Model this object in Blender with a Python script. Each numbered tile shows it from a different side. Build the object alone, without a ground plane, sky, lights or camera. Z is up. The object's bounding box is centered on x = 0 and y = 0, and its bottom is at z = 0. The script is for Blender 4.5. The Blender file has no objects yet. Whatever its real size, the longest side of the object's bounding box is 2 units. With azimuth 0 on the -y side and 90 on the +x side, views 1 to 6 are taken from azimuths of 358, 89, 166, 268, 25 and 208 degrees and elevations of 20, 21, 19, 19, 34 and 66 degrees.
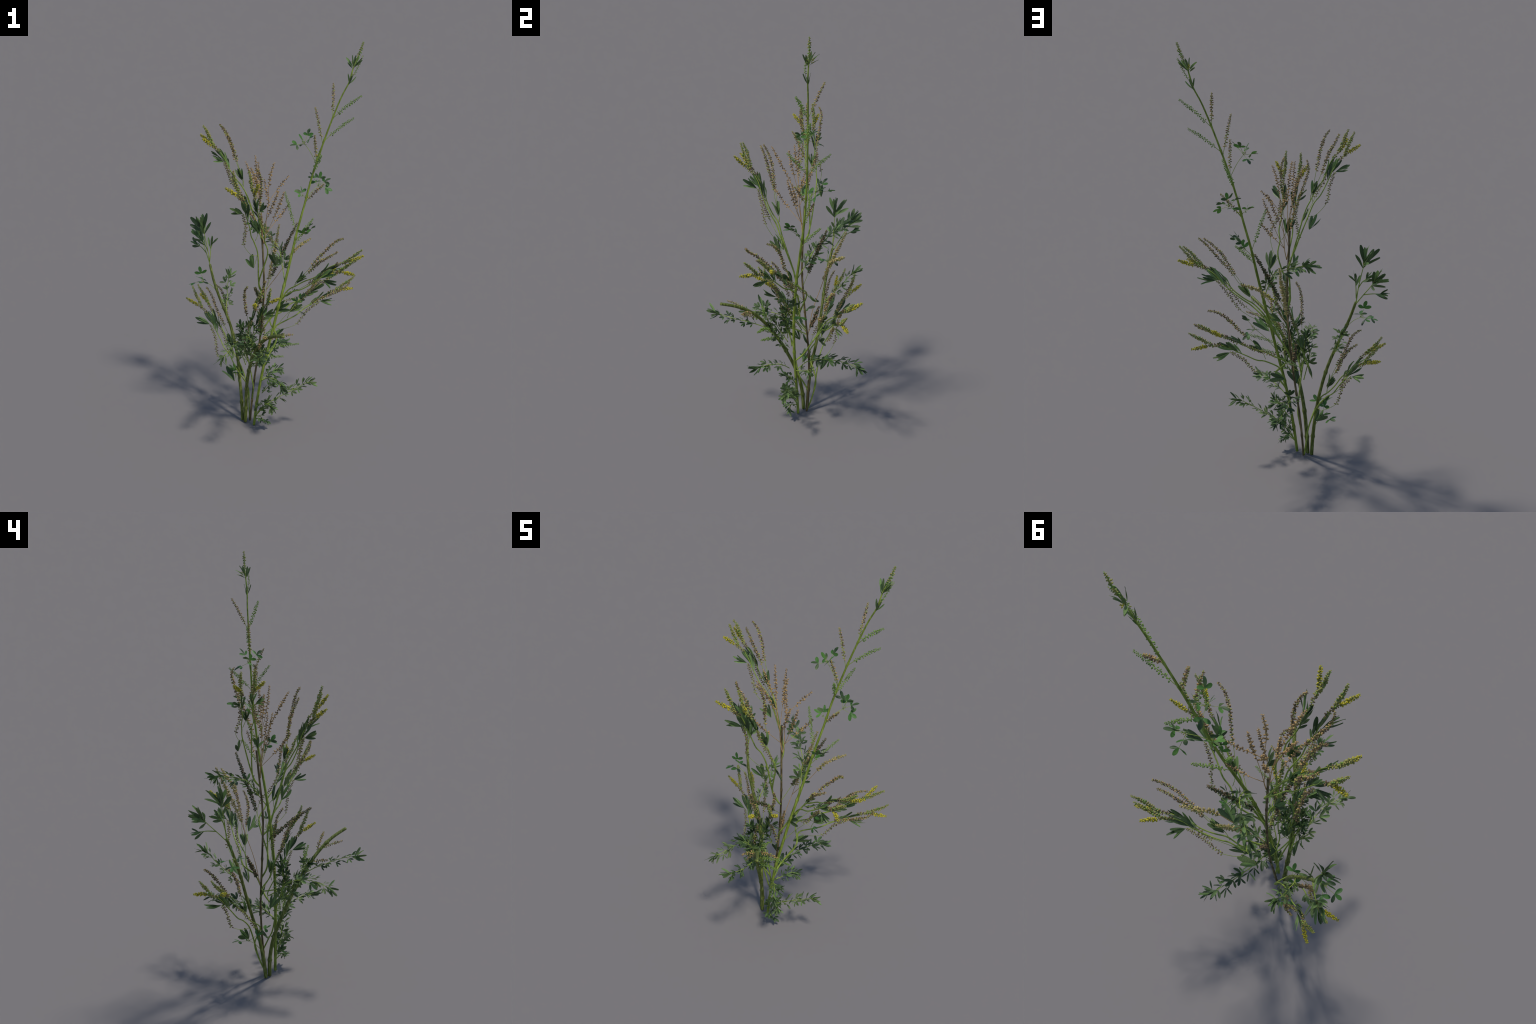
"""Tall yellow-flowered clover-like herb: four cut stems, crossed flowering
branches, a dried seed spray, leafy side shoots and clover-leaf sprigs."""
import bpy, math, random
import numpy as np
from mathutils import Matrix, Vector

random.seed(7)
rng = np.random.default_rng(7)

# ------------------------------------------------------------------ materials
def new_mat(name, stops, scale=60.0, stretch=(1, 1, 1), rough=0.55, trans=0.0,
            rand=0.0, bump=0.0, spec=0.3):
    """Principled material: noise-driven colour ramp, optional per-object
    brightness change, optional translucency for leaves and petals."""
    m = bpy.data.materials.new(name)
    m.use_nodes = True
    nt = m.node_tree
    nt.nodes.clear()
    N, L = nt.nodes.new, nt.links.new
    out = N('ShaderNodeOutputMaterial')
    bs = N('ShaderNodeBsdfPrincipled')
    bs.inputs['Roughness'].default_value = rough
    bs.inputs['Specular IOR Level'].default_value = spec
    tc = N('ShaderNodeTexCoord')
    mp = N('ShaderNodeMapping')
    mp.inputs['Scale'].default_value = stretch
    no = N('ShaderNodeTexNoise')
    no.inputs['Scale'].default_value = scale
    no.inputs['Detail'].default_value = 3
    L(tc.outputs['Object'], mp.inputs['Vector'])
    L(mp.outputs['Vector'], no.inputs['Vector'])
    fac = no.outputs['Fac']
    if rand:
        oi = N('ShaderNodeObjectInfo')
        mr = N('ShaderNodeMath'); mr.operation = 'MULTIPLY_ADD'
        mr.inputs[1].default_value = rand
        mr.inputs[2].default_value = -rand * 0.5
        L(oi.outputs['Random'], mr.inputs[0])
        ad = N('ShaderNodeMath'); ad.operation = 'ADD'
        L(fac, ad.inputs[0]); L(mr.outputs[0], ad.inputs[1])
        fac = ad.outputs[0]
    cr = N('ShaderNodeValToRGB')
    el = cr.color_ramp.elements
    while len(el) < len(stops):
        el.new(0.5)
    for e, (p, c) in zip(el, stops):
        e.position = p
        e.color = (*c, 1)
    L(fac, cr.inputs['Fac'])
    L(cr.outputs['Color'], bs.inputs['Base Color'])
    if bump:
        bp = N('ShaderNodeBump')
        bp.inputs['Strength'].default_value = bump
        bp.inputs['Distance'].default_value = 0.002
        L(no.outputs['Fac'], bp.inputs['Height'])
        L(bp.outputs['Normal'], bs.inputs['Normal'])
    last = bs.outputs[0]
    if trans:
        tr = N('ShaderNodeBsdfTranslucent')
        L(cr.outputs['Color'], tr.inputs['Color'])
        mx = N('ShaderNodeMixShader')
        mx.inputs['Fac'].default_value = trans
        L(last, mx.inputs[1]); L(tr.outputs[0], mx.inputs[2])
        last = mx.outputs[0]
    L(last, out.inputs['Surface'])
    return m

M = {
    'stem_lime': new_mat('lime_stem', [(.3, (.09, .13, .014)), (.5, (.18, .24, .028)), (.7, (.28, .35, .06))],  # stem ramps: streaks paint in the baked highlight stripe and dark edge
                         160, (1, 1, .12), bump=.2),
    'stem_olive': new_mat('olive_stem', [(.3, (.055, .07, .012)), (.5, (.10, .125, .018)), (.68, (.24, .27, .07))],
                          170, (1, 1, .12), bump=.35),
    'stem_brown': new_mat('brown_stem', [(.3, (.035, .026, .012)), (.5, (.085, .065, .026)), (.68, (.24, .19, .085))],
                          170, (1, 1, .12), bump=.35),
    'stalk': new_mat('green_stalk', [(.3, (.15, .21, .03)), (.6, (.26, .34, .055)), (.8, (.36, .43, .10))], 70),
    'straw': new_mat('straw_stalk', [(.3, (.33, .20, .075)), (.6, (.47, .30, .12)), (.8, (.56, .39, .18))], 120, bump=.2),
    'leaf': new_mat('leaf_green', [(.15, (.030, .057, .022)), (.5, (.060, .101, .036)), (.85, (.14, .19, .066))],
                    40, rand=.5, trans=.22, rough=.5),
    'leaf_pale': new_mat('leaf_pale_green', [(.2, (.09, .16, .05)), (.5, (.15, .24, .075)), (.8, (.22, .32, .11))],
                         40, rand=.4, trans=.25, rough=.5),
    'clover': new_mat('clover_green', [(.2, (.045, .12, .025)), (.5, (.075, .18, .036)), (.8, (.12, .26, .055))],
                      40, rand=.4, trans=.25, rough=.5),
    'yellow': new_mat('yellow_petal', [(.3, (.36, .32, .02)), (.6, (.54, .47, .03)), (.8, (.64, .56, .06))], 150, trans=.15),
    'bud': new_mat('olive_bud', [(.3, (.18, .178, .042)), (.6, (.28, .268, .068)), (.8, (.38, .35, .11))], 150),
    'green_bud': new_mat('green_bud', [(.3, (.10, .17, .03)), (.6, (.17, .27, .05)), (.8, (.25, .36, .09))], 150),
    'pod': new_mat('brown_pod', [(.3, (.09, .06, .028)), (.6, (.17, .115, .055)), (.8, (.25, .17, .08))], 150),
    'dark_pod': new_mat('dark_green_pod', [(.3, (.035, .045, .016)), (.6, (.075, .085, .03)), (.8, (.13, .12, .05))], 150),
    'seed': new_mat('straw_seed', [(.3, (.27, .165, .06)), (.6, (.40, .26, .10)), (.8, (.50, .35, .15))], 150),
    'pale_seed': new_mat('pale_seed', [(.3, (.32, .25, .09)), (.6, (.46, .36, .14)), (.8, (.54, .44, .2))], 150),
}

# ------------------------------------------------------------------- geometry
def spline(pts, n):
    """Catmull-Rom through control points, n samples evenly spaced by length."""
    p = np.asarray(pts, float)
    if len(p) == 2:
        t = np.linspace(0, 1, n)[:, None]
        return p[0] * (1 - t) + p[1] * t
    q = np.vstack([2 * p[0] - p[1], p, 2 * p[-1] - p[-2]])
    out = []
    for i in range(len(p) - 1):
        a, b, c, d = q[i:i + 4]
        t = np.linspace(0, 1, 24, endpoint=False)[:, None]
        out.append(.5 * (2 * b + (c - a) * t + (2 * a - 5 * b + 4 * c - d) * t ** 2
                         + (3 * b - a - 3 * c + d) * t ** 3))
    out = np.vstack(out + [p[-1:]])
    s = np.r_[0, np.cumsum(np.linalg.norm(np.diff(out, axis=0), axis=1))]
    u = np.linspace(0, s[-1], n)
    return np.stack([np.interp(u, s, out[:, k]) for k in range(3)], 1)

def length(p):
    p = np.asarray(p)
    return float(np.linalg.norm(np.diff(p, axis=0), axis=1).sum())

class Builder:
    """Collects vertices, faces and material indices of one mesh."""
    def __init__(self):
        self.v, self.f, self.mi, self.mats, self.n = [], [], [], [], 0
    def slot(self, mat):
        if mat not in self.mats:
            self.mats.append(mat)
        return self.mats.index(mat)
    def add(self, v, f, mat):
        k = self.slot(mat)
        self.v.append(np.asarray(v, float))
        self.f += [tuple(int(i) + self.n for i in q) for q in f]
        self.mi += [k] * len(f)
        self.n += len(v)
    def tube(self, pts, r0, r1, mat, sides=7, step=.012, nodes=(), flat_end=False, ribs=0.0):
        n = max(3, int(length(pts) / step) + 2)
        c = spline(pts, n)
        t = np.gradient(c, axis=0)
        t /= np.linalg.norm(t, axis=1)[:, None] + 1e-12
        u = np.cross(t[0], [0.3, 1, .2]); u /= np.linalg.norm(u)
        vs = []
        for i in range(n):
            u = u - t[i] * (u @ t[i]); u /= np.linalg.norm(u)
            w = np.cross(t[i], u)
            a = i / (n - 1)
            r = float(np.interp(a, np.linspace(0, 1, len(r0)), r0)) if isinstance(r0, tuple) else r0 + (r1 - r0) * a
            for nd in nodes:
                r *= 1 + .35 * math.exp(-((a - nd) * length(pts) / .008) ** 2)
            for k in range(sides):
                th = 2 * math.pi * k / sides
                rr = r * (1 + ribs * (1 if k % 2 else -1))
                vs.append(c[i] + rr * (math.cos(th) * u + math.sin(th) * w))
        fs = []
        for i in range(n - 1):
            for k in range(sides):
                k2 = (k + 1) % sides
                fs.append((i * sides + k, i * sides + k2, (i + 1) * sides + k2, (i + 1) * sides + k))
        fs.append(tuple(range(sides))[::-1])
        fs.append(tuple((n - 1) * sides + k for k in range(sides)))
        self.add(vs, fs, mat)
    def obj(self, name, parent, smooth=True, kind=None):
        if not self.v:
            return None
        me = bpy.data.meshes.new(name)
        me.from_pydata(np.vstack(self.v).tolist(), [], self.f)
        for m in self.mats:
            me.materials.append(M[m])
        me.polygons.foreach_set('material_index', self.mi)
        me.polygons.foreach_set('use_smooth', [smooth] * len(me.polygons))
        me.update()
        o = bpy.data.objects.new(name, me)
        bpy.context.scene.collection.objects.link(o)
        o.parent = parent
        if kind:
            o['kind'] = kind
        return o

# unit floret: low-poly ellipsoid, 1 long in x
def unit_floret():
    v, f = [(-.5, 0, 0)], []
    rings = [(-.3, .36), (.05, .5), (.36, .32)]
    k = 6
    for x, r in rings:
        for i in range(k):
            a = 2 * math.pi * i / k
            v.append((x, r * math.cos(a), r * math.sin(a)))
    v.append((.5, 0, 0))
    for i in range(k):
        j = (i + 1) % k
        f.append((0, 1 + j, 1 + i))
        for q in range(2):
            f.append((1 + q * k + i, 1 + q * k + j, 1 + (q + 1) * k + j, 1 + (q + 1) * k + i))
        f.append((1 + 2 * k + i, 1 + 2 * k + j, 1 + 3 * k))
    return np.array(v), f
FV, FF = unit_floret()

def frame(d, up):
    x = np.asarray(d, float); x = x / np.linalg.norm(x)
    z = np.asarray(up, float); z = z - x * (z @ x)
    if np.linalg.norm(z) < 1e-5:
        z = np.cross(x, [1, .3, .1])
    z /= np.linalg.norm(z)
    return np.stack([x, np.cross(z, x), z], 1)

def florets(b, pts, mats, size=.0068, gap=(.006, .003), droop=.3, start=0.0, end=1.0, fat=.62, spread=.0042, taper=.55):
    """Florets set spirally along an axis; spacing runs from gap[0] to gap[1]."""
    L = length(pts)
    c = spline(pts, 80)
    size, gap = size * 1.10, (gap[0] * .78, gap[1] * .78)
    s, ang = start * L, rng.uniform(0, 6.28)
    while s <= end * L:
        a = s / L
        rel = (a - start) / max(1e-6, end - start)
        i = min(78, int(a * 79))
        p = c[i] + (c[i + 1] - c[i]) * (a * 79 - i)
        t = c[i + 1] - c[i]; t /= np.linalg.norm(t)
        u = np.cross(t, [.2, .9, .35]); u /= np.linalg.norm(u); w = np.cross(t, u)
        ang += 2.4 + rng.normal(0, .3)
        rad = math.cos(ang) * u + math.sin(ang) * w
        sz = size * (1 - (1 - taper) * max(0, rel - .6) / .4) * rng.uniform(.8, 1.15)
        d = rad + t * rng.uniform(-.1, .6) + np.array([0, 0, -droop])
        R = frame(d, t)
        q = p + rad * spread * (sz / size)
        k = mats[int(rng.random() * len(mats)) % len(mats)]
        b.add((FV * [sz, sz * fat, sz * fat]) @ R.T + q, FF, k)
        s += (gap[0] + (gap[1] - gap[0]) * rel) * rng.uniform(.75, 1.25)

# leaflet meshes: 1 long in x, folded along the midrib, shared by all copies
def leaflet_mesh(name, width, fold, curl, blunt, mat):
    rows, cols = 9, (-1, -.5, 0, .5, 1)
    vs, fs = [], []
    for i in range(rows):
        x = i / (rows - 1)
        w = width * .5 * (math.sin(math.pi * (.02 + .94 * x) ** blunt) ** .6)
        for c in cols:
            y = c * w * math.cos(fold)
            z = abs(c) * w * math.sin(fold) - curl * x * x + .012 * math.sin(9 * x + 2 * c)
            vs.append((x, y, z))
    nc = len(cols)
    for i in range(rows - 1):
        for k in range(nc - 1):
            fs.append((i * nc + k, (i + 1) * nc + k, (i + 1) * nc + k + 1, i * nc + k + 1))
    me = bpy.data.meshes.new(name)
    me.from_pydata(vs, [], fs)
    me.materials.append(M[mat])
    me.polygons.foreach_set('use_smooth', [True] * len(fs))
    me.update()
    return me
LEAF = {
    'narrow': [leaflet_mesh('narrow_leaflet', .18, .45, .06, 1.3, 'leaf'),
               leaflet_mesh('narrow_leaflet', .20, .3, -.05, 1.5, 'leaf'),
               leaflet_mesh('narrow_leaflet', .19, .6, .1, 1.3, 'leaf_pale')],
    'broad': [leaflet_mesh('broad_leaflet', .34, .3, .06, 1.4, 'leaf'),
              leaflet_mesh('broad_leaflet', .38, .5, .12, 1.4, 'leaf'),
              leaflet_mesh('broad_leaflet', .36, .6, .05, 1.4, 'leaf'),
              leaflet_mesh('broad_leaflet', .34, .4, .10, 1.4, 'leaf_pale')],
    'clover': [leaflet_mesh('clover_leaflet', .50, .15, .06, 1.25, 'clover'),
               leaflet_mesh('clover_leaflet', .46, .3, .12, 1.3, 'leaf'),
               leaflet_mesh('clover_leaflet', .50, .2, .05, 1.25, 'clover')],
}
LEAVES = []          # (size, kind, matrix, parent)
def leaflet(parent, kind, base, tip, normal, wide=1.0):
    base, tip = np.asarray(base, float), np.asarray(tip, float)
    l = np.linalg.norm(tip - base)
    R = frame(tip - base, normal)
    S = np.eye(4); S[:3, 0] = R[:, 0] * l; S[:3, 1] = R[:, 1] * l * wide; S[:3, 2] = R[:, 2] * l; S[:3, 3] = base
    LEAVES.append((l, rng.choice(len(LEAF[kind])), kind, S, parent))

def jit(v, a):
    v = np.asarray(v, float) + rng.normal(0, a, 3)
    return v / np.linalg.norm(v)

def trifoliate(parent, b, kind, base, d, normal, petiole, size, wide=1.0, stalk='stalk', open_=.75):
    """Petiole with three leaflets."""
    d = np.asarray(d, float); d = d / np.linalg.norm(d)
    hub = np.asarray(base) + d * petiole
    if petiole > .004:
        b.tube([base, hub], .0011, .0008, stalk, sides=4, step=.02)
    n = np.asarray(normal, float); n = n - d * (n @ d); n /= np.linalg.norm(n) + 1e-9
    side = np.cross(n, d)
    for k, a in enumerate((0, open_, -open_)):
        a += rng.normal(0, .12)
        dd = d * math.cos(a) + side * math.sin(a)
        leaflet(parent, kind, hub, hub + dd * size * (1.0 if k == 0 else .9) * rng.uniform(.88, 1.1), jit(n, .3), wide)

# ---------------------------------------------------------------- whole plant
plant = bpy.data.objects.new('flowering_herb', None)
bpy.context.scene.collection.objects.link(plant)
plant['label'] = 'tall wild herb with yellow flower spikes and clover leaves'
plant['category'] = 'wild plant'

# ------------------------------------------------------------------ main stems
STEMS = {
    'tall': [(-.066, .048, .003), (-.055, .041, .144), (-.039, .033, .28), (-.018, .027, .414), (.008, .025, .548),
             (.034, .029, .682), (.062, .037, .815), (.089, .051, .948), (.114, .066, 1.08), (.144, .075, 1.212),
             (.172, .08, 1.345), (.207, .08, 1.477), (.246, .079, 1.607), (.29, .077, 1.737), (.324, .073, 1.815),
             (.340, .076, 1.885)],
    'brown': [(-.085, .094, .003), (-.079, .102, .113), (-.071, .105, .227), (-.06, .104, .342), (-.05, .096, .457),
              (-.043, .086, .571), (-.039, .077, .686), (-.039, .07, .8), (-.046, .072, .914), (-.055, .079, 1.028),
              (-.063, .085, 1.15)],
    'left': [(-.125, .099, .003), (-.131, .105, .089), (-.139, .114, .174), (-.149, .126, .258), (-.159, .146, .343),
             (-.176, .163, .428), (-.199, .178, .512), (-.23, .191, .593), (-.264, .206, .672), (-.293, .224, .752),
             (-.314, .246, .832)],
    'front': [(-.111, .08, .003), (-.111, .074, .097), (-.111, .058, .183), (-.11, .03, .265), (-.105, -.006, .344),
              (-.095, -.046, .421), (-.08, -.091, .494), (-.058, -.14, .562), (-.028, -.196, .62), (.007, -.26, .663),
              (.04, -.333, .694)],
}
STEM_LOOK = {'tall': ((.0068, .0068, .0070, .0068, .0060, .0050, .0044, .0038, .0028), 0, 'stem_lime', (.07, .2, .36, .42, .55, .66, .73, .81, .87)),
             'brown': (.0052, .0046, 'stem_brown', (.1, .3, .52, .7)),
             'left': (.0085, .0062, 'stem_olive', (.12, .3, .55, .72, .85)),
             'front': (.0092, .0075, 'stem_olive', (.1, .25, .42, .62, .86))}
stem_obj = {}
for key, pts in STEMS.items():
    r0, r1, mat, nodes = STEM_LOOK[key]
    b = Builder()
    b.tube(pts, r0, r1, mat, sides=10, step=.008, nodes=nodes, ribs=.06)
    stem_obj[key] = b.obj('main_stem', plant)

def on_stem(key, z):
    p = np.array(STEMS[key]); p = spline(p, 200)
    return np.array([np.interp(z, p[:, 2], p[:, k]) for k in range(3)])

# ------------------------------------------------------ flowering branch frames
# crossed pair: origin, axis, lateral direction of first half, scale, handedness
FLOWERING = [
    ((-.327, .305, .626), (-.469, .422, .776), (.864, .403, .302), 1.182, -1),
    ((-.291, .121, 1.531), (-.526, -.025, .850), (.683, -.607, .405), 1.0, 1),
    ((-.1501, -.1492, 1.3719), (-.2345, -.3635, .9016), (.7479, .5251, .4062), 1.205, 1),
    ((.316, -.136, 1.020), (.638, -.470, .609), (-.215, .651, .728), 1.233, 1),
    ((.3502, .2089, .7776), (.8169, .1675, .5519), (-.4934, -.2924, .8192), 1.192, 1),
    ((-.064, -.072, .790), (.152, -.459, .875), (-.934, .223, .279), 1.081, -1),
]
# where each pair leaves its stem, and the way up to the first node
ROOT = [
    [(-.088, .096, .006), (-.093, .128, .099), (-.103, .143, .184)],
    [on_stem('brown', .965), (-.060, .108, 1.03)],
    [on_stem('brown', .72), (-.042, .045, .752), (-.067, .027, .821)],
    [on_stem('brown', .50), (-.036, .062, .55), (-.006, .054, .61)],
    [on_stem('tall', .33), (-.008, .075, .384), (.040, .115, .475)],
    [on_stem('brown', .13), (-.075, .074, .187), (-.077, .051, .237), (-.104, .026, .38), (-.127, .006, .47)],
]

T_STALK = [(-.345, -.031), (-.28, -.028), (-.24, -.036), (-.19, -.035),
           (-.145, -.034), (-.10, -.032), (-.065, -.034)]
T_YELLOW = [(-.065, -.034), (-.037, -.045), (-.008, -.060), (.038, -.0885)]
T_COMPANION = [(-.034, -.045), (.012, -.041), (.04, -.040), (.0745, -.0375)]
T_LONG = [(-.277, -.020), (-.25, 0), (-.185, .024), (-.135, .038), (-.06, .063), (-.005, .072), (.0345, .0645)]
T_LOW = [(-.345, -.031), (-.325, -.058), (-.265, -.077), (-.23, -.071), (-.18, -.052), (-.12, -.045)]

for (O, ax, lat, sc, hand), root in zip(FLOWERING, ROOT):
    O, ax, lat = map(np.array, (O, ax, lat))
    third = np.cross(ax, lat)
    for half in (0, 1):
        l = lat if half == 0 else hand * third
        n = np.cross(ax, l)
        def P(u, v, h=0.0):
            return O + sc * (u * ax + v * l + h * n)
        def C(tpl):
            return [P(u, v, .004 * math.sin(40 * u + 2 * half)) for u, v in tpl]
        b = Builder()
        stalk = C(T_STALK)
        b.tube([np.array(q) for q in root] + stalk, .0036 * sc, .0019 * sc, 'stalk', sides=6, nodes=())
        b.tube(C(T_YELLOW), .0012, .0008, 'stalk', sides=5)
        b.tube(C(T_COMPANION), .0012, .0007, 'stalk', sides=5)
        b.tube(C(T_LONG), .0013, .0007, 'stalk', sides=5)
        b.tube(C(T_LOW), .0012, .0007, 'stalk', sides=5)
        br = b.obj('flowering_branch', plant)
        for tpl, mats, kw in (
                (T_YELLOW, ('yellow', 'yellow', 'yellow', 'yellow', 'bud'), dict(start=.47, gap=(.0028, .0018), size=.0098, spread=.0056)),
                (T_YELLOW, ('bud', 'pod'), dict(start=.0, end=.48, gap=(.0042, .003), size=.0088, spread=.0054)),
                (T_COMPANION, ('bud', 'bud', 'bud', 'green_bud'), dict(gap=(.0030, .0020), size=.0092, spread=.0054)),
                (T_LONG, ('pod', 'pod', 'bud', 'seed'), dict(start=.42, gap=(.0050, .0022), size=.0092, spread=.0052, taper=.6)),
                (T_LOW, ('pod', 'pod', 'bud'), dict(start=.42, gap=(.0062, .0036), size=.0086, spread=.0056, taper=.8))):
            fb = Builder()
            florets(fb, C(tpl), mats, **kw)
            fb.obj('flower_spike', br, kind='stuff')
        fb = Builder()
        def leaf(kind, a, c, h=.0, wide=1.0, j=.35):
            leaflet(br, kind, P(*a), P(c[0], c[1], h), jit(n * rng.choice((-1, 1)), j), wide)
        for tip, h in (((-.061, -.091), .004), ((-.064, -.075), -.008), ((-.084, -.095), .006), ((-.075, -.083), -.012)):
            leaf('narrow', (-.116, -.047), tip, h)
        fb.tube([P(-.15, -.035), P(-.116, -.047)], .0012, .0009, 'stalk', sides=4)
        for a, c, h in (((-.15, -.033), (-.098, -.012), .006), ((-.148, -.032), (-.082, -.017), -.008),
                        ((-.165, -.033), (-.122, -.012), .004), ((-.135, -.034), (-.062, -.024), .008),
                        ((-.125, -.034), (-.058, -.044), -.006), ((-.110, -.034), (-.055, -.032), .004)):
            leaf('narrow', a, c, h)
        for a, c, h in (((-.250, .004), (-.196, .027), .005), ((-.250, .004), (-.203, .010), -.01),
                        ((-.252, -.004), (-.190, .006), .01), ((-.248, .002), (-.200, .018), -.006)):
            leaf('narrow', a, c, h, 1.25)
        for a, c, h in (((-.392, -.064), (-.333, -.047), .006), ((-.392, -.064), (-.326, -.089), -.006),
                        ((-.392, -.064), (-.318, -.064), .0)):
            leaf('narrow', a, c, h, 1.3)
        fb.tube([P(-.345, -.031), P(-.375, -.05), P(-.392, -.064)], .0013, .0011, 'stalk', sides=4)
        fb.obj('petiole', br)

# ------------------------------------------------------- tall stem: upper part
b = Builder()
top = [(.324, .073, 1.812), (.340, .076, 1.885), (.360, .077, 1.935), (.378, .076, 1.998)]
b.tube(top, .0034, .0008, 'stalk', sides=6)
tip_br = b.obj('stem_tip', plant)
fb = Builder(); florets(fb, top[1:], ('green_bud', 'bud'), start=.32, gap=(.0036, .0020), size=.0078, spread=.0050)
side = [(.330, .066, 1.825), (.348, .060, 1.862), (.365, .066, 1.90), (.381, .077, 1.936)]
fb.tube(side, .001, .0006, 'stalk', sides=4)
florets(fb, side, ('green_bud', 'green_bud', 'bud'), start=.2, gap=(.0045, .003), size=.006, spread=.004)
fb.obj('flower_spike', tip_br, kind='stuff')
fb = Builder(); florets(fb, [(.338, .09, 1.89), (.335, .095, 1.91)], ('yellow',), gap=(.003, .003), size=.006)
fb.obj('flower_spike', tip_br, kind='stuff')
for a, c in (((.336, .076, 1.881), (.308, .119, 1.923)), ((.334, .076, 1.876), (.316, .116, 1.899)),
             ((.338, .078, 1.884), (.350, .10, 1.935)), ((.338, .075, 1.88), (.372, .065, 1.928)),
             ((.336, .074, 1.88), (.345, .05, 1.925)), ((.337, .078, 1.882), (.330, .09, 1.934)),
             ((.340, .078, 1.884), (.368, .09, 1.93)), ((.338, .072, 1.878), (.378, .06, 1.915)),
             ((.324, .072, 1.805), (.317, .076, 1.851)), ((.324, .072, 1.805), (.355, .067, 1.838)),
             ((.324, .074, 1.803), (.338, .088, 1.848)), ((.322, .072, 1.80), (.335, .055, 1.846)),
             ((.318, .072, 1.79), (.326, .080, 1.822))):
    leaflet(tip_br, 'narrow', a, c, jit((0, -1, .3), .5), 1.05)

# lone flower spikes on the stems: foot, tip, look, size of bow
SPIKES = [
    (on_stem('tall', 1.642), (.26, .15, 1.797), 'dry'), (on_stem('tall', 1.638), (.379, .019, 1.76), 'green'),
    (on_stem('tall', 1.515), (.172, .08, 1.692), 'dry'), (on_stem('tall', 1.530), (.36, .08, 1.646), 'green'),
    (on_stem('tall', 1.425), (.17, .016, 1.571), 'dry'), (on_stem('tall', 1.37), (.205, -.011, 1.482), 'green'),
    (on_stem('tall', 1.37), (.225, .182, 1.476), 'green'), (on_stem('tall', 1.225), (.229, .02, 1.335), 'dry'),
    (on_stem('tall', 1.07), (.049, .116, 1.267), 'green'), (on_stem('tall', 1.00), (.2, .14, 1.127), 'green'),
    (on_stem('brown', .74), (.123, .176, 1.09), 'dark'), (on_stem('brown', .66), (-.094, -.153, .866), 'dark'),
    (on_stem('front', .62), (-.052, -.303, .67), 'dry'), (on_stem('front', .60), (.095, -.232, .66), 'dry'),
    (on_stem('front', .49), (.13, -.157, .578), 'green'), (on_stem('front', .42), (.06, -.14, .50), 'green'),
    (on_stem('front', .53), (-.001, -.125, .642), 'green'), (on_stem('front', .57), (-.066, -.23, .58), 'dry'),
]
SPIKE_LOOK = {'dry': (('pod', 'seed', 'bud'), dict(start=.22, gap=(.0062, .0020), size=.0086, spread=.0050)),
              'green': (('green_bud',), dict(start=.22, gap=(.0055, .0020), size=.0082, spread=.0060, droop=.7)),
              'dark': (('dark_pod', 'dark_pod', 'pod'), dict(start=.26, gap=(.0040, .0026), size=.0108, spread=.0060, taper=.6, fat=.65))}
for foot, tip, look in SPIKES:
    foot, tip = np.array(foot), np.array(tip)
    mid = (foot + tip) / 2 + np.array([0, 0, .05]) * np.linalg.norm(tip[:2] - foot[:2])
    b = Builder(); b.tube([foot, mid, tip], .0014, .0006, 'stalk', sides=5)
    mats, kw = SPIKE_LOOK[look]
    florets(b, [foot, mid, tip], mats, **kw)
    b.obj('flower_spike', plant, kind='stuff')

# -------------------------------------------------------------- dried seed spray
b = Builder()
N0, N1, N1b, N2 = map(np.array, ((-.046, .072, 1.01), (-.038, .070, 1.064), (-.058, .068, 1.068), (-.032, .056, 1.225)))
DRY = [
    [N0, N1, (-.04, .062, 1.14), N2, (-.045, .075, 1.28), (-.054, .092, 1.335)],
    [N1, (.0, .09, 1.11), (.04, .105, 1.16), (.074, .119, 1.206)],
    [N1, (-.012, .05, 1.13), (.015, .035, 1.21), (.04, .019, 1.293)],
    [N2, (-.01, .068, 1.26), (.03, .09, 1.31), (.064, .103, 1.351)],
    [N2, (-.035, .035, 1.30), (-.03, .02, 1.37), (-.014, .009, 1.436)],
    [N0, N1b, (-.062, .055, 1.15), (-.075, .02, 1.26), (-.10, -.03, 1.36), (-.127, -.068, 1.431)],
    [(-.064, .05, 1.17), (-.085, .058, 1.28), (-.095, .06, 1.38), (-.103, .062, 1.456)],
    [(-.062, .056, 1.14), (-.07, .095, 1.24), (-.08, .125, 1.33), (-.085, .148, 1.406)],
    [N1b, (-.075, .03, 1.11), (-.105, -.02, 1.17), (-.14, -.066, 1.237)],
    [N1b, (-.045, .045, 1.13), (-.015, .02, 1.22), (.012, -.002, 1.303)],
    [(-.075, .06, 1.22), (-.11, .05, 1.33), (-.15, .042, 1.432)],
]
for i, c in enumerate(DRY):
    b.tube(c, .0022 if len(c) > 4 else .0014, .0007, 'straw', sides=5)
spray = b.obj('dried_seed_spray', plant)
for i, c in enumerate(DRY):
    fb = Builder()
    florets(fb, c, ('seed', 'seed', 'pod'), start=.58 if len(c) > 4 else .42, gap=(.0085, .0036), size=.0104, spread=.0050, fat=.6)
    fb.obj('seed_spike', spray, kind='stuff')
b = Builder()
D2 = [[on_stem('brown', .45), (-.042, .12, .60), (-.02, .158, .733), (.0, .19, .84), (.022, .235, .95), (.039, .276, 1.048)],
      [(-.02, .158, .733), (.05, .175, .83), (.106, .198, .919), (.15, .225, .955), (.204, .25, .984)],
      [on_stem('brown', .47), (-.049, .115, .515), (-.052, .137, .575), (-.053, .156, .625)]]
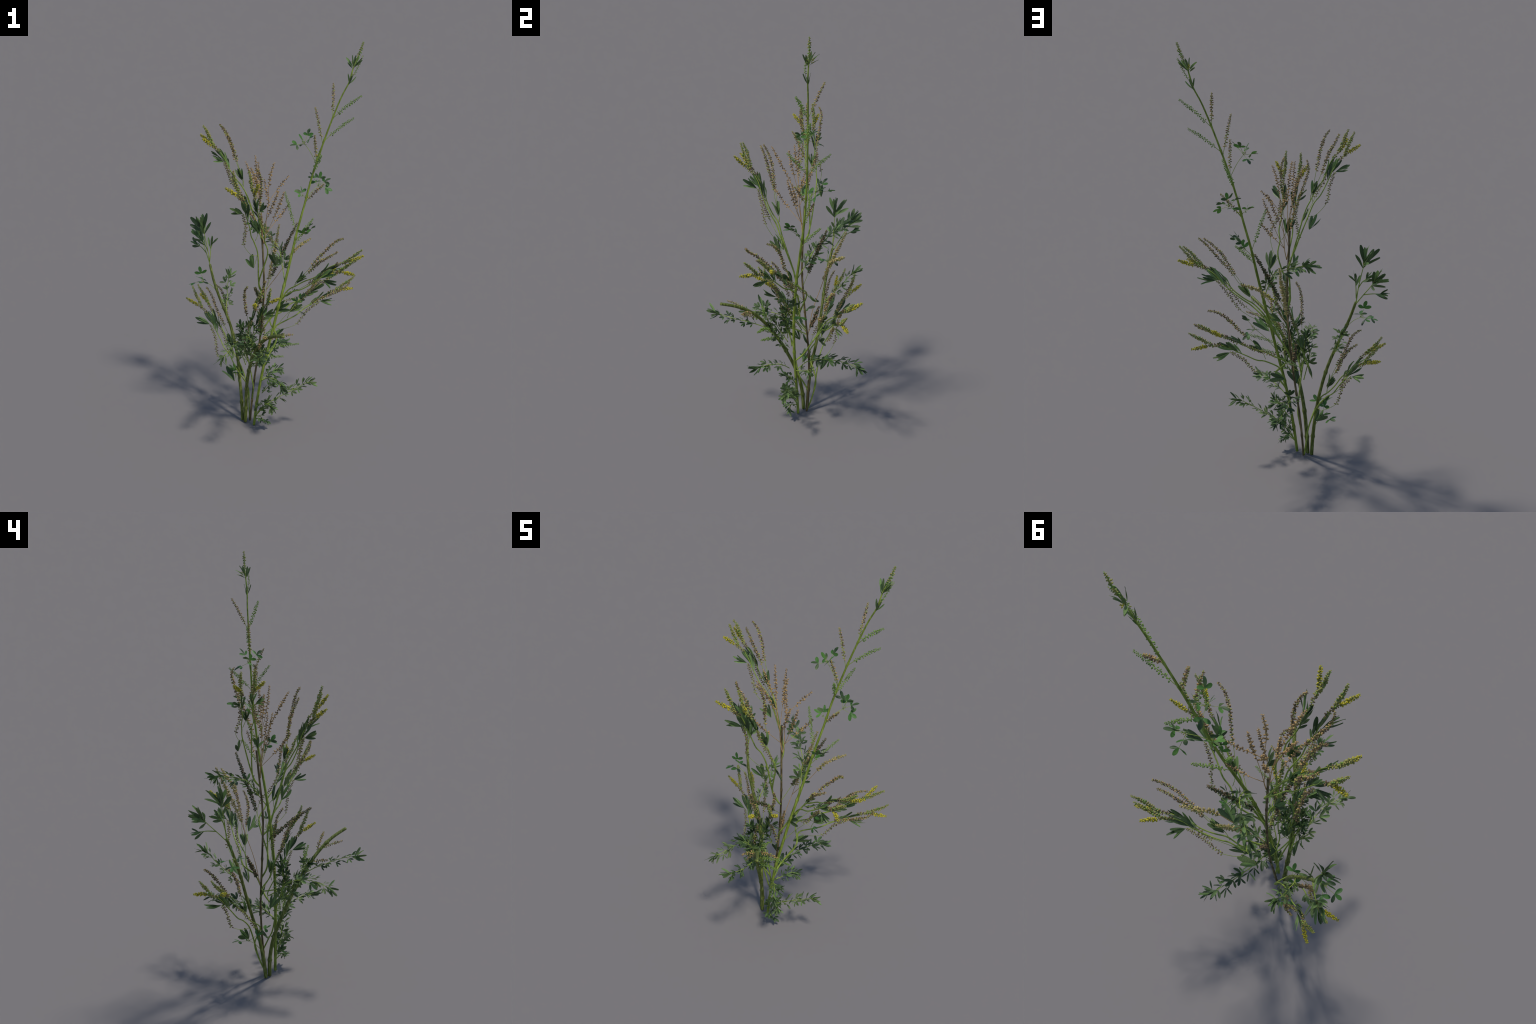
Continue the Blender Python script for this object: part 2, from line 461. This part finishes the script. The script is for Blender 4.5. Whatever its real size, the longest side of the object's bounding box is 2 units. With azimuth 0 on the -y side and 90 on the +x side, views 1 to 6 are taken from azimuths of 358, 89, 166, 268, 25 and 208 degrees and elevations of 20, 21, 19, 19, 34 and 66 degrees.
for c in D2:
    b.tube(c, .0018, .0007, 'straw', sides=5)
spray = b.obj('dried_seed_spray', plant)
fb = Builder(); florets(fb, D2[2], ('pod', 'pod', 'dark_pod'), start=.28, gap=(.003, .003), size=.013, spread=.006)
fb.obj('seed_spike', spray, kind='stuff')
for c in D2[:2]:
    fb = Builder()
    florets(fb, c, ('pale_seed', 'pale_seed', 'bud'), start=.55, gap=(.005, .0026), size=.0115, spread=.006, fat=.62)
    fb.obj('seed_spike', spray, kind='stuff')

# ---------------------------------------------------------------- leafy shoots
# spine control points, leaf size, number of leaves, fan size at the tip
SHOOTS = [
    ([(-.059, .044, .057), (-.027, .023, .114), (.013, .005, .165), (.065, -.006, .207), (.12, -.016, .246), (.176, -.022, .284), (.205, -.022, .298)], 0.039, 20, 0.051),
    ([on_stem('tall', .27), (-.03, .09, .325), (-.0164, .142, .345), (.011, .207, .355), (.045, .27, .357), (.085, .33, .350), (.100, .345, .346)], 0.043, 21, 0.051),
    ([(-.12, .02, .37), (-.147, .01, .452), (-.162, -.005, .509), (-.17, -.057, .536), (-.188, -.121, .542), (-.219, -.181, .529), (-.243, -.212, .52)], 0.043, 22, 0.051),
    ([(-.055, -.116, .515), (-.051, -.167, .538), (-.052, -.218, .555), (-.049, -.268, .57), (-.057, -.316, .584), (-.075, -.363, .592)], 0.032, 15, 0.059),
    ([(-.039, .002, .287), (-.019, -.023, .313), (.003, -.051, .334), (.023, -.085, .345), (.041, -.121, .349), (.051, -.159, .345)], 0.032, 14, 0.059),
    ([on_stem('left', .56), (-.225, .225, .602), (-.221, .258, .636), (-.221, .292, .673), (-.218, .32, .709), (-.209, .345, .735)], 0.032, 14, 0.059),
    ([on_stem('tall', .82), (.045, .10, .92), (.031, .132, .972), (.001, .175, .996), (-.032, .217, 1.02), (-.068, .26, 1.038), (-.090, .285, 1.047)], 0.043, 23, 0.055),
    ([(-.10, -.05, .43), (-.095, -.09, .51), (-.101, -.115, .573), (-.128, -.128, .60)], 0.036, 15, 0.059),
    ([on_stem('tall', .27), (.0, .065, .29), (.03, .09, .305), (.05, .10, .31)], 0.036, 9, 0.044),
    ([(-.10, .0, .36), (-.06, -.03, .42), (-.05, -.07, .47), (-.06, -.10, .50)], 0.036, 12, 0.044),
    ([(-.03, .035, .20), (.0, .01, .25), (.02, -.02, .28)], 0.030, 9, 0.037),
    ([(-.059, .044, .057), (-.035, .02, .115), (-.005, -.005, .16), (.02, -.025, .15)], 0.039, 14, 0.044),
    ([(-.058, .042, .06), (-.035, .01, .075), (-.018, -.005, .06)], 0.030, 6, 0.032),
    ([(-.127, .006, .46), (-.135, -.01, .53), (-.150, .0, .59)], 0.034, 15, 0.041),
    ([(-.115, .0, .42), (-.10, -.01, .52), (-.075, -.005, .60)], 0.034, 15, 0.041),
    ([(-.11, .0, .40), (-.13, -.04, .46), (-.12, -.07, .52)], 0.034, 14, 0.041),
]
def leafy_shoot(sp, size, count, fan, kinds=('narrow', 'broad')):
    b = Builder()
    b.tube(sp, .0024, .0013, 'stalk', sides=6)
    L = spline(sp, 60)
    holder = b.obj('leafy_shoot', plant)
    pb = Builder()
    ang = rng.uniform(0, 6.28)
    for k in range(count):
        a = .16 + .80 * (k + .5) / count
        i = min(58, int(a * 59)); p = L[i]; t = L[i + 1] - L[i]; t /= np.linalg.norm(t)
        u = np.cross(t, [0, 0, 1]); u /= np.linalg.norm(u); w = np.cross(u, t)
        ang += 2.5 + rng.normal(0, .25)
        rad = math.cos(ang) * u + math.sin(ang) * w * .8
        trifoliate(holder, pb, kinds[1] if rng.random() < .75 else kinds[0], p, rad * .8 + t * rng.uniform(.5, 1.1),
                   jit(w + .4 * rad, .35), rng.uniform(.008, .022), size * rng.uniform(.75, 1.1), 1.05)
    p = L[-1]; t = L[-1] - L[-4]; t /= np.linalg.norm(t)
    for k in range(9):
        d = t + rng.normal(0, .38, 3); d /= np.linalg.norm(d)
        q = p - t * .009 * (k % 4)
        leaflet(holder, 'narrow', q, q + d * fan * rng.uniform(.8, 1.05), rng.normal(0, 1, 3), 1.25)
    pb.obj('petiole', holder)
for sp, size, count, fan in SHOOTS:
    leafy_shoot(sp, size, count, fan)

# shoots sprouting from the cut left stem, ending in broad fans of leaflets
# spine, length and tilt (radians from the spine) of each leaflet; laid out in
# two planes that cross along the spine
CROWN = [([(-.314, .246, .825), (-.325, .25, .90), (-.340, .256, .97), (-.351, .260, 1.015)],
          [(.089, -.38), (.076, -.1), (.080, .42), (.090, .62), (.078, 1.1), (.06, -.9)]),
         ([(-.312, .25, .825), (-.335, .29, .88), (-.352, .32, .92), (-.366, .342, .952)],
          [(.082, -.25), (.078, .15), (.070, .5), (.066, .95), (.060, -.7), (.055, 1.35)]),
         ([(-.316, .245, .85), (-.312, .255, .90), (-.308, .262, .935)], [(.05, -.6), (.048, 0), (.045, .55)]),
         ([(-.325, .25, .90), (-.34, .262, .93), (-.352, .275, .945)], [(.045, -.5), (.05, .1), (.045, .7)]),
         ([(-.335, .29, .88), (-.36, .33, .895), (-.385, .360, .902)], [(.048, -.45), (.045, .1), (.042, .6)])]
for sp, fan in CROWN:
    b = Builder(); b.tube(sp, .0026, .0016, 'stalk', sides=6)
    o = b.obj('leafy_shoot', plant)
    p = np.array(sp[-1])
    t = p - np.array(sp[-2]); t /= np.linalg.norm(t)
    l1 = np.cross(t, [.24, .97, 0]); l1 /= np.linalg.norm(l1)
    for half, l in enumerate((l1, np.cross(t, l1))):
        for q, (ln, a) in enumerate(fan):
            a = (a if half == 0 else -a) + rng.normal(0, .08)
            d = t * math.cos(a) + l * math.sin(a)
            leaflet(o, 'narrow', p - t * .012 * (q % 3), p + d * ln * rng.uniform(.92, 1.04), jit(np.cross(t, l), .3), 1.25)
    if len(fan) > 3:
        fb = Builder(); florets(fb, [p - t * .01, p + t * .03], ('green_bud', 'bud'), gap=(.003, .003), size=.006)
        fb.obj('flower_spike', o, kind='stuff')

# ---------------------------------------------------------------- clover sprigs
SPRIGS = [
    (on_stem('tall', 1.42), (.13, .09, 1.515), [(.09, .073, 1.509), (.146, .11, 1.554), (.118, .085, 1.535), (.122, .130, 1.500), (.152, .050, 1.548)]),
    (on_stem('tall', 1.232), (.21, .115, 1.30), [(.251, .11, 1.291), (.22, .129, 1.34), (.245, .13, 1.32), (.205, .175, 1.305), (.19, .15, 1.335)]),
    (on_stem('tall', 1.24), (.135, .082, 1.258), [(.118, .08, 1.268), (.13, .095, 1.275)]),
    (on_stem('left', .70), (-.345, .222, .745), [(-.396, .23, .731), (-.36, .227, .793), (-.35, .20, .75), (-.355, .26, .745)]),
    (on_stem('tall', .55), (.11, .045, .68), [(.147, .047, .733), (.148, .049, .658), (.13, .09, .70)]),
    (on_stem('tall', 1.02), (.135, .04, 1.07), [(.163, .001, 1.126), (.14, .036, 1.085), (.15, .02, 1.10), (.175, .0, 1.115)]),
    (on_stem('left', .16), (-.165, .17, .235), [(-.187, .221, .248), (-.160, .090, .288), (-.185, .13, .275), (-.17, .19, .26)]),
]
for foot, fork, heads in SPRIGS:
    b = Builder(); foot, fork = np.array(foot), np.array(fork)
    b.tube([foot, (foot + fork) / 2 + [0, 0, .008], fork], .0014, .001, 'stalk', sides=5)
    florets(b, [fork, fork + (fork - foot) * .2], ('bud', 'green_bud'), gap=(.004, .003), size=.006)
    o = b.obj('clover_sprig', plant)
    pb = Builder()
    for h in heads:
        h = np.array(h); d = h - fork; d /= np.linalg.norm(d)
        pb.tube([fork, h - d * .004], .0009, .0007, 'stalk', sides=4)
        n = jit((0, -.3, 1), .35)
        trifoliate(o, pb, 'clover', h - d * .004, d, n, .0, .036, open_=1.25)
    pb.obj('petiole', o)

# ------------------------------------------------- emit leaflets: 300 named, rest joined
LEAVES.sort(key=lambda q: -q[0])
rest = {}
for i, (l, var, kind, S, parent) in enumerate(LEAVES):
    me = LEAF[kind][var]
    if i < 300:
        o = bpy.data.objects.new('leaf', me)
        bpy.context.scene.collection.objects.link(o)
        o.parent = parent
        o.matrix_local = Matrix(S.tolist())
    else:
        rest.setdefault(parent, []).append((me, S))
for parent, items in rest.items():
    b = Builder()
    for me, S in items:
        v = np.array([tuple(q.co) for q in me.vertices])
        b.add(v @ S[:3, :3].T + S[:3, 3], [tuple(p.vertices) for p in me.polygons],
              next(k for k, m in M.items() if m == me.materials[0]))
    b.obj('foliage', parent, kind='stuff')
print('leaflets', len(LEAVES))
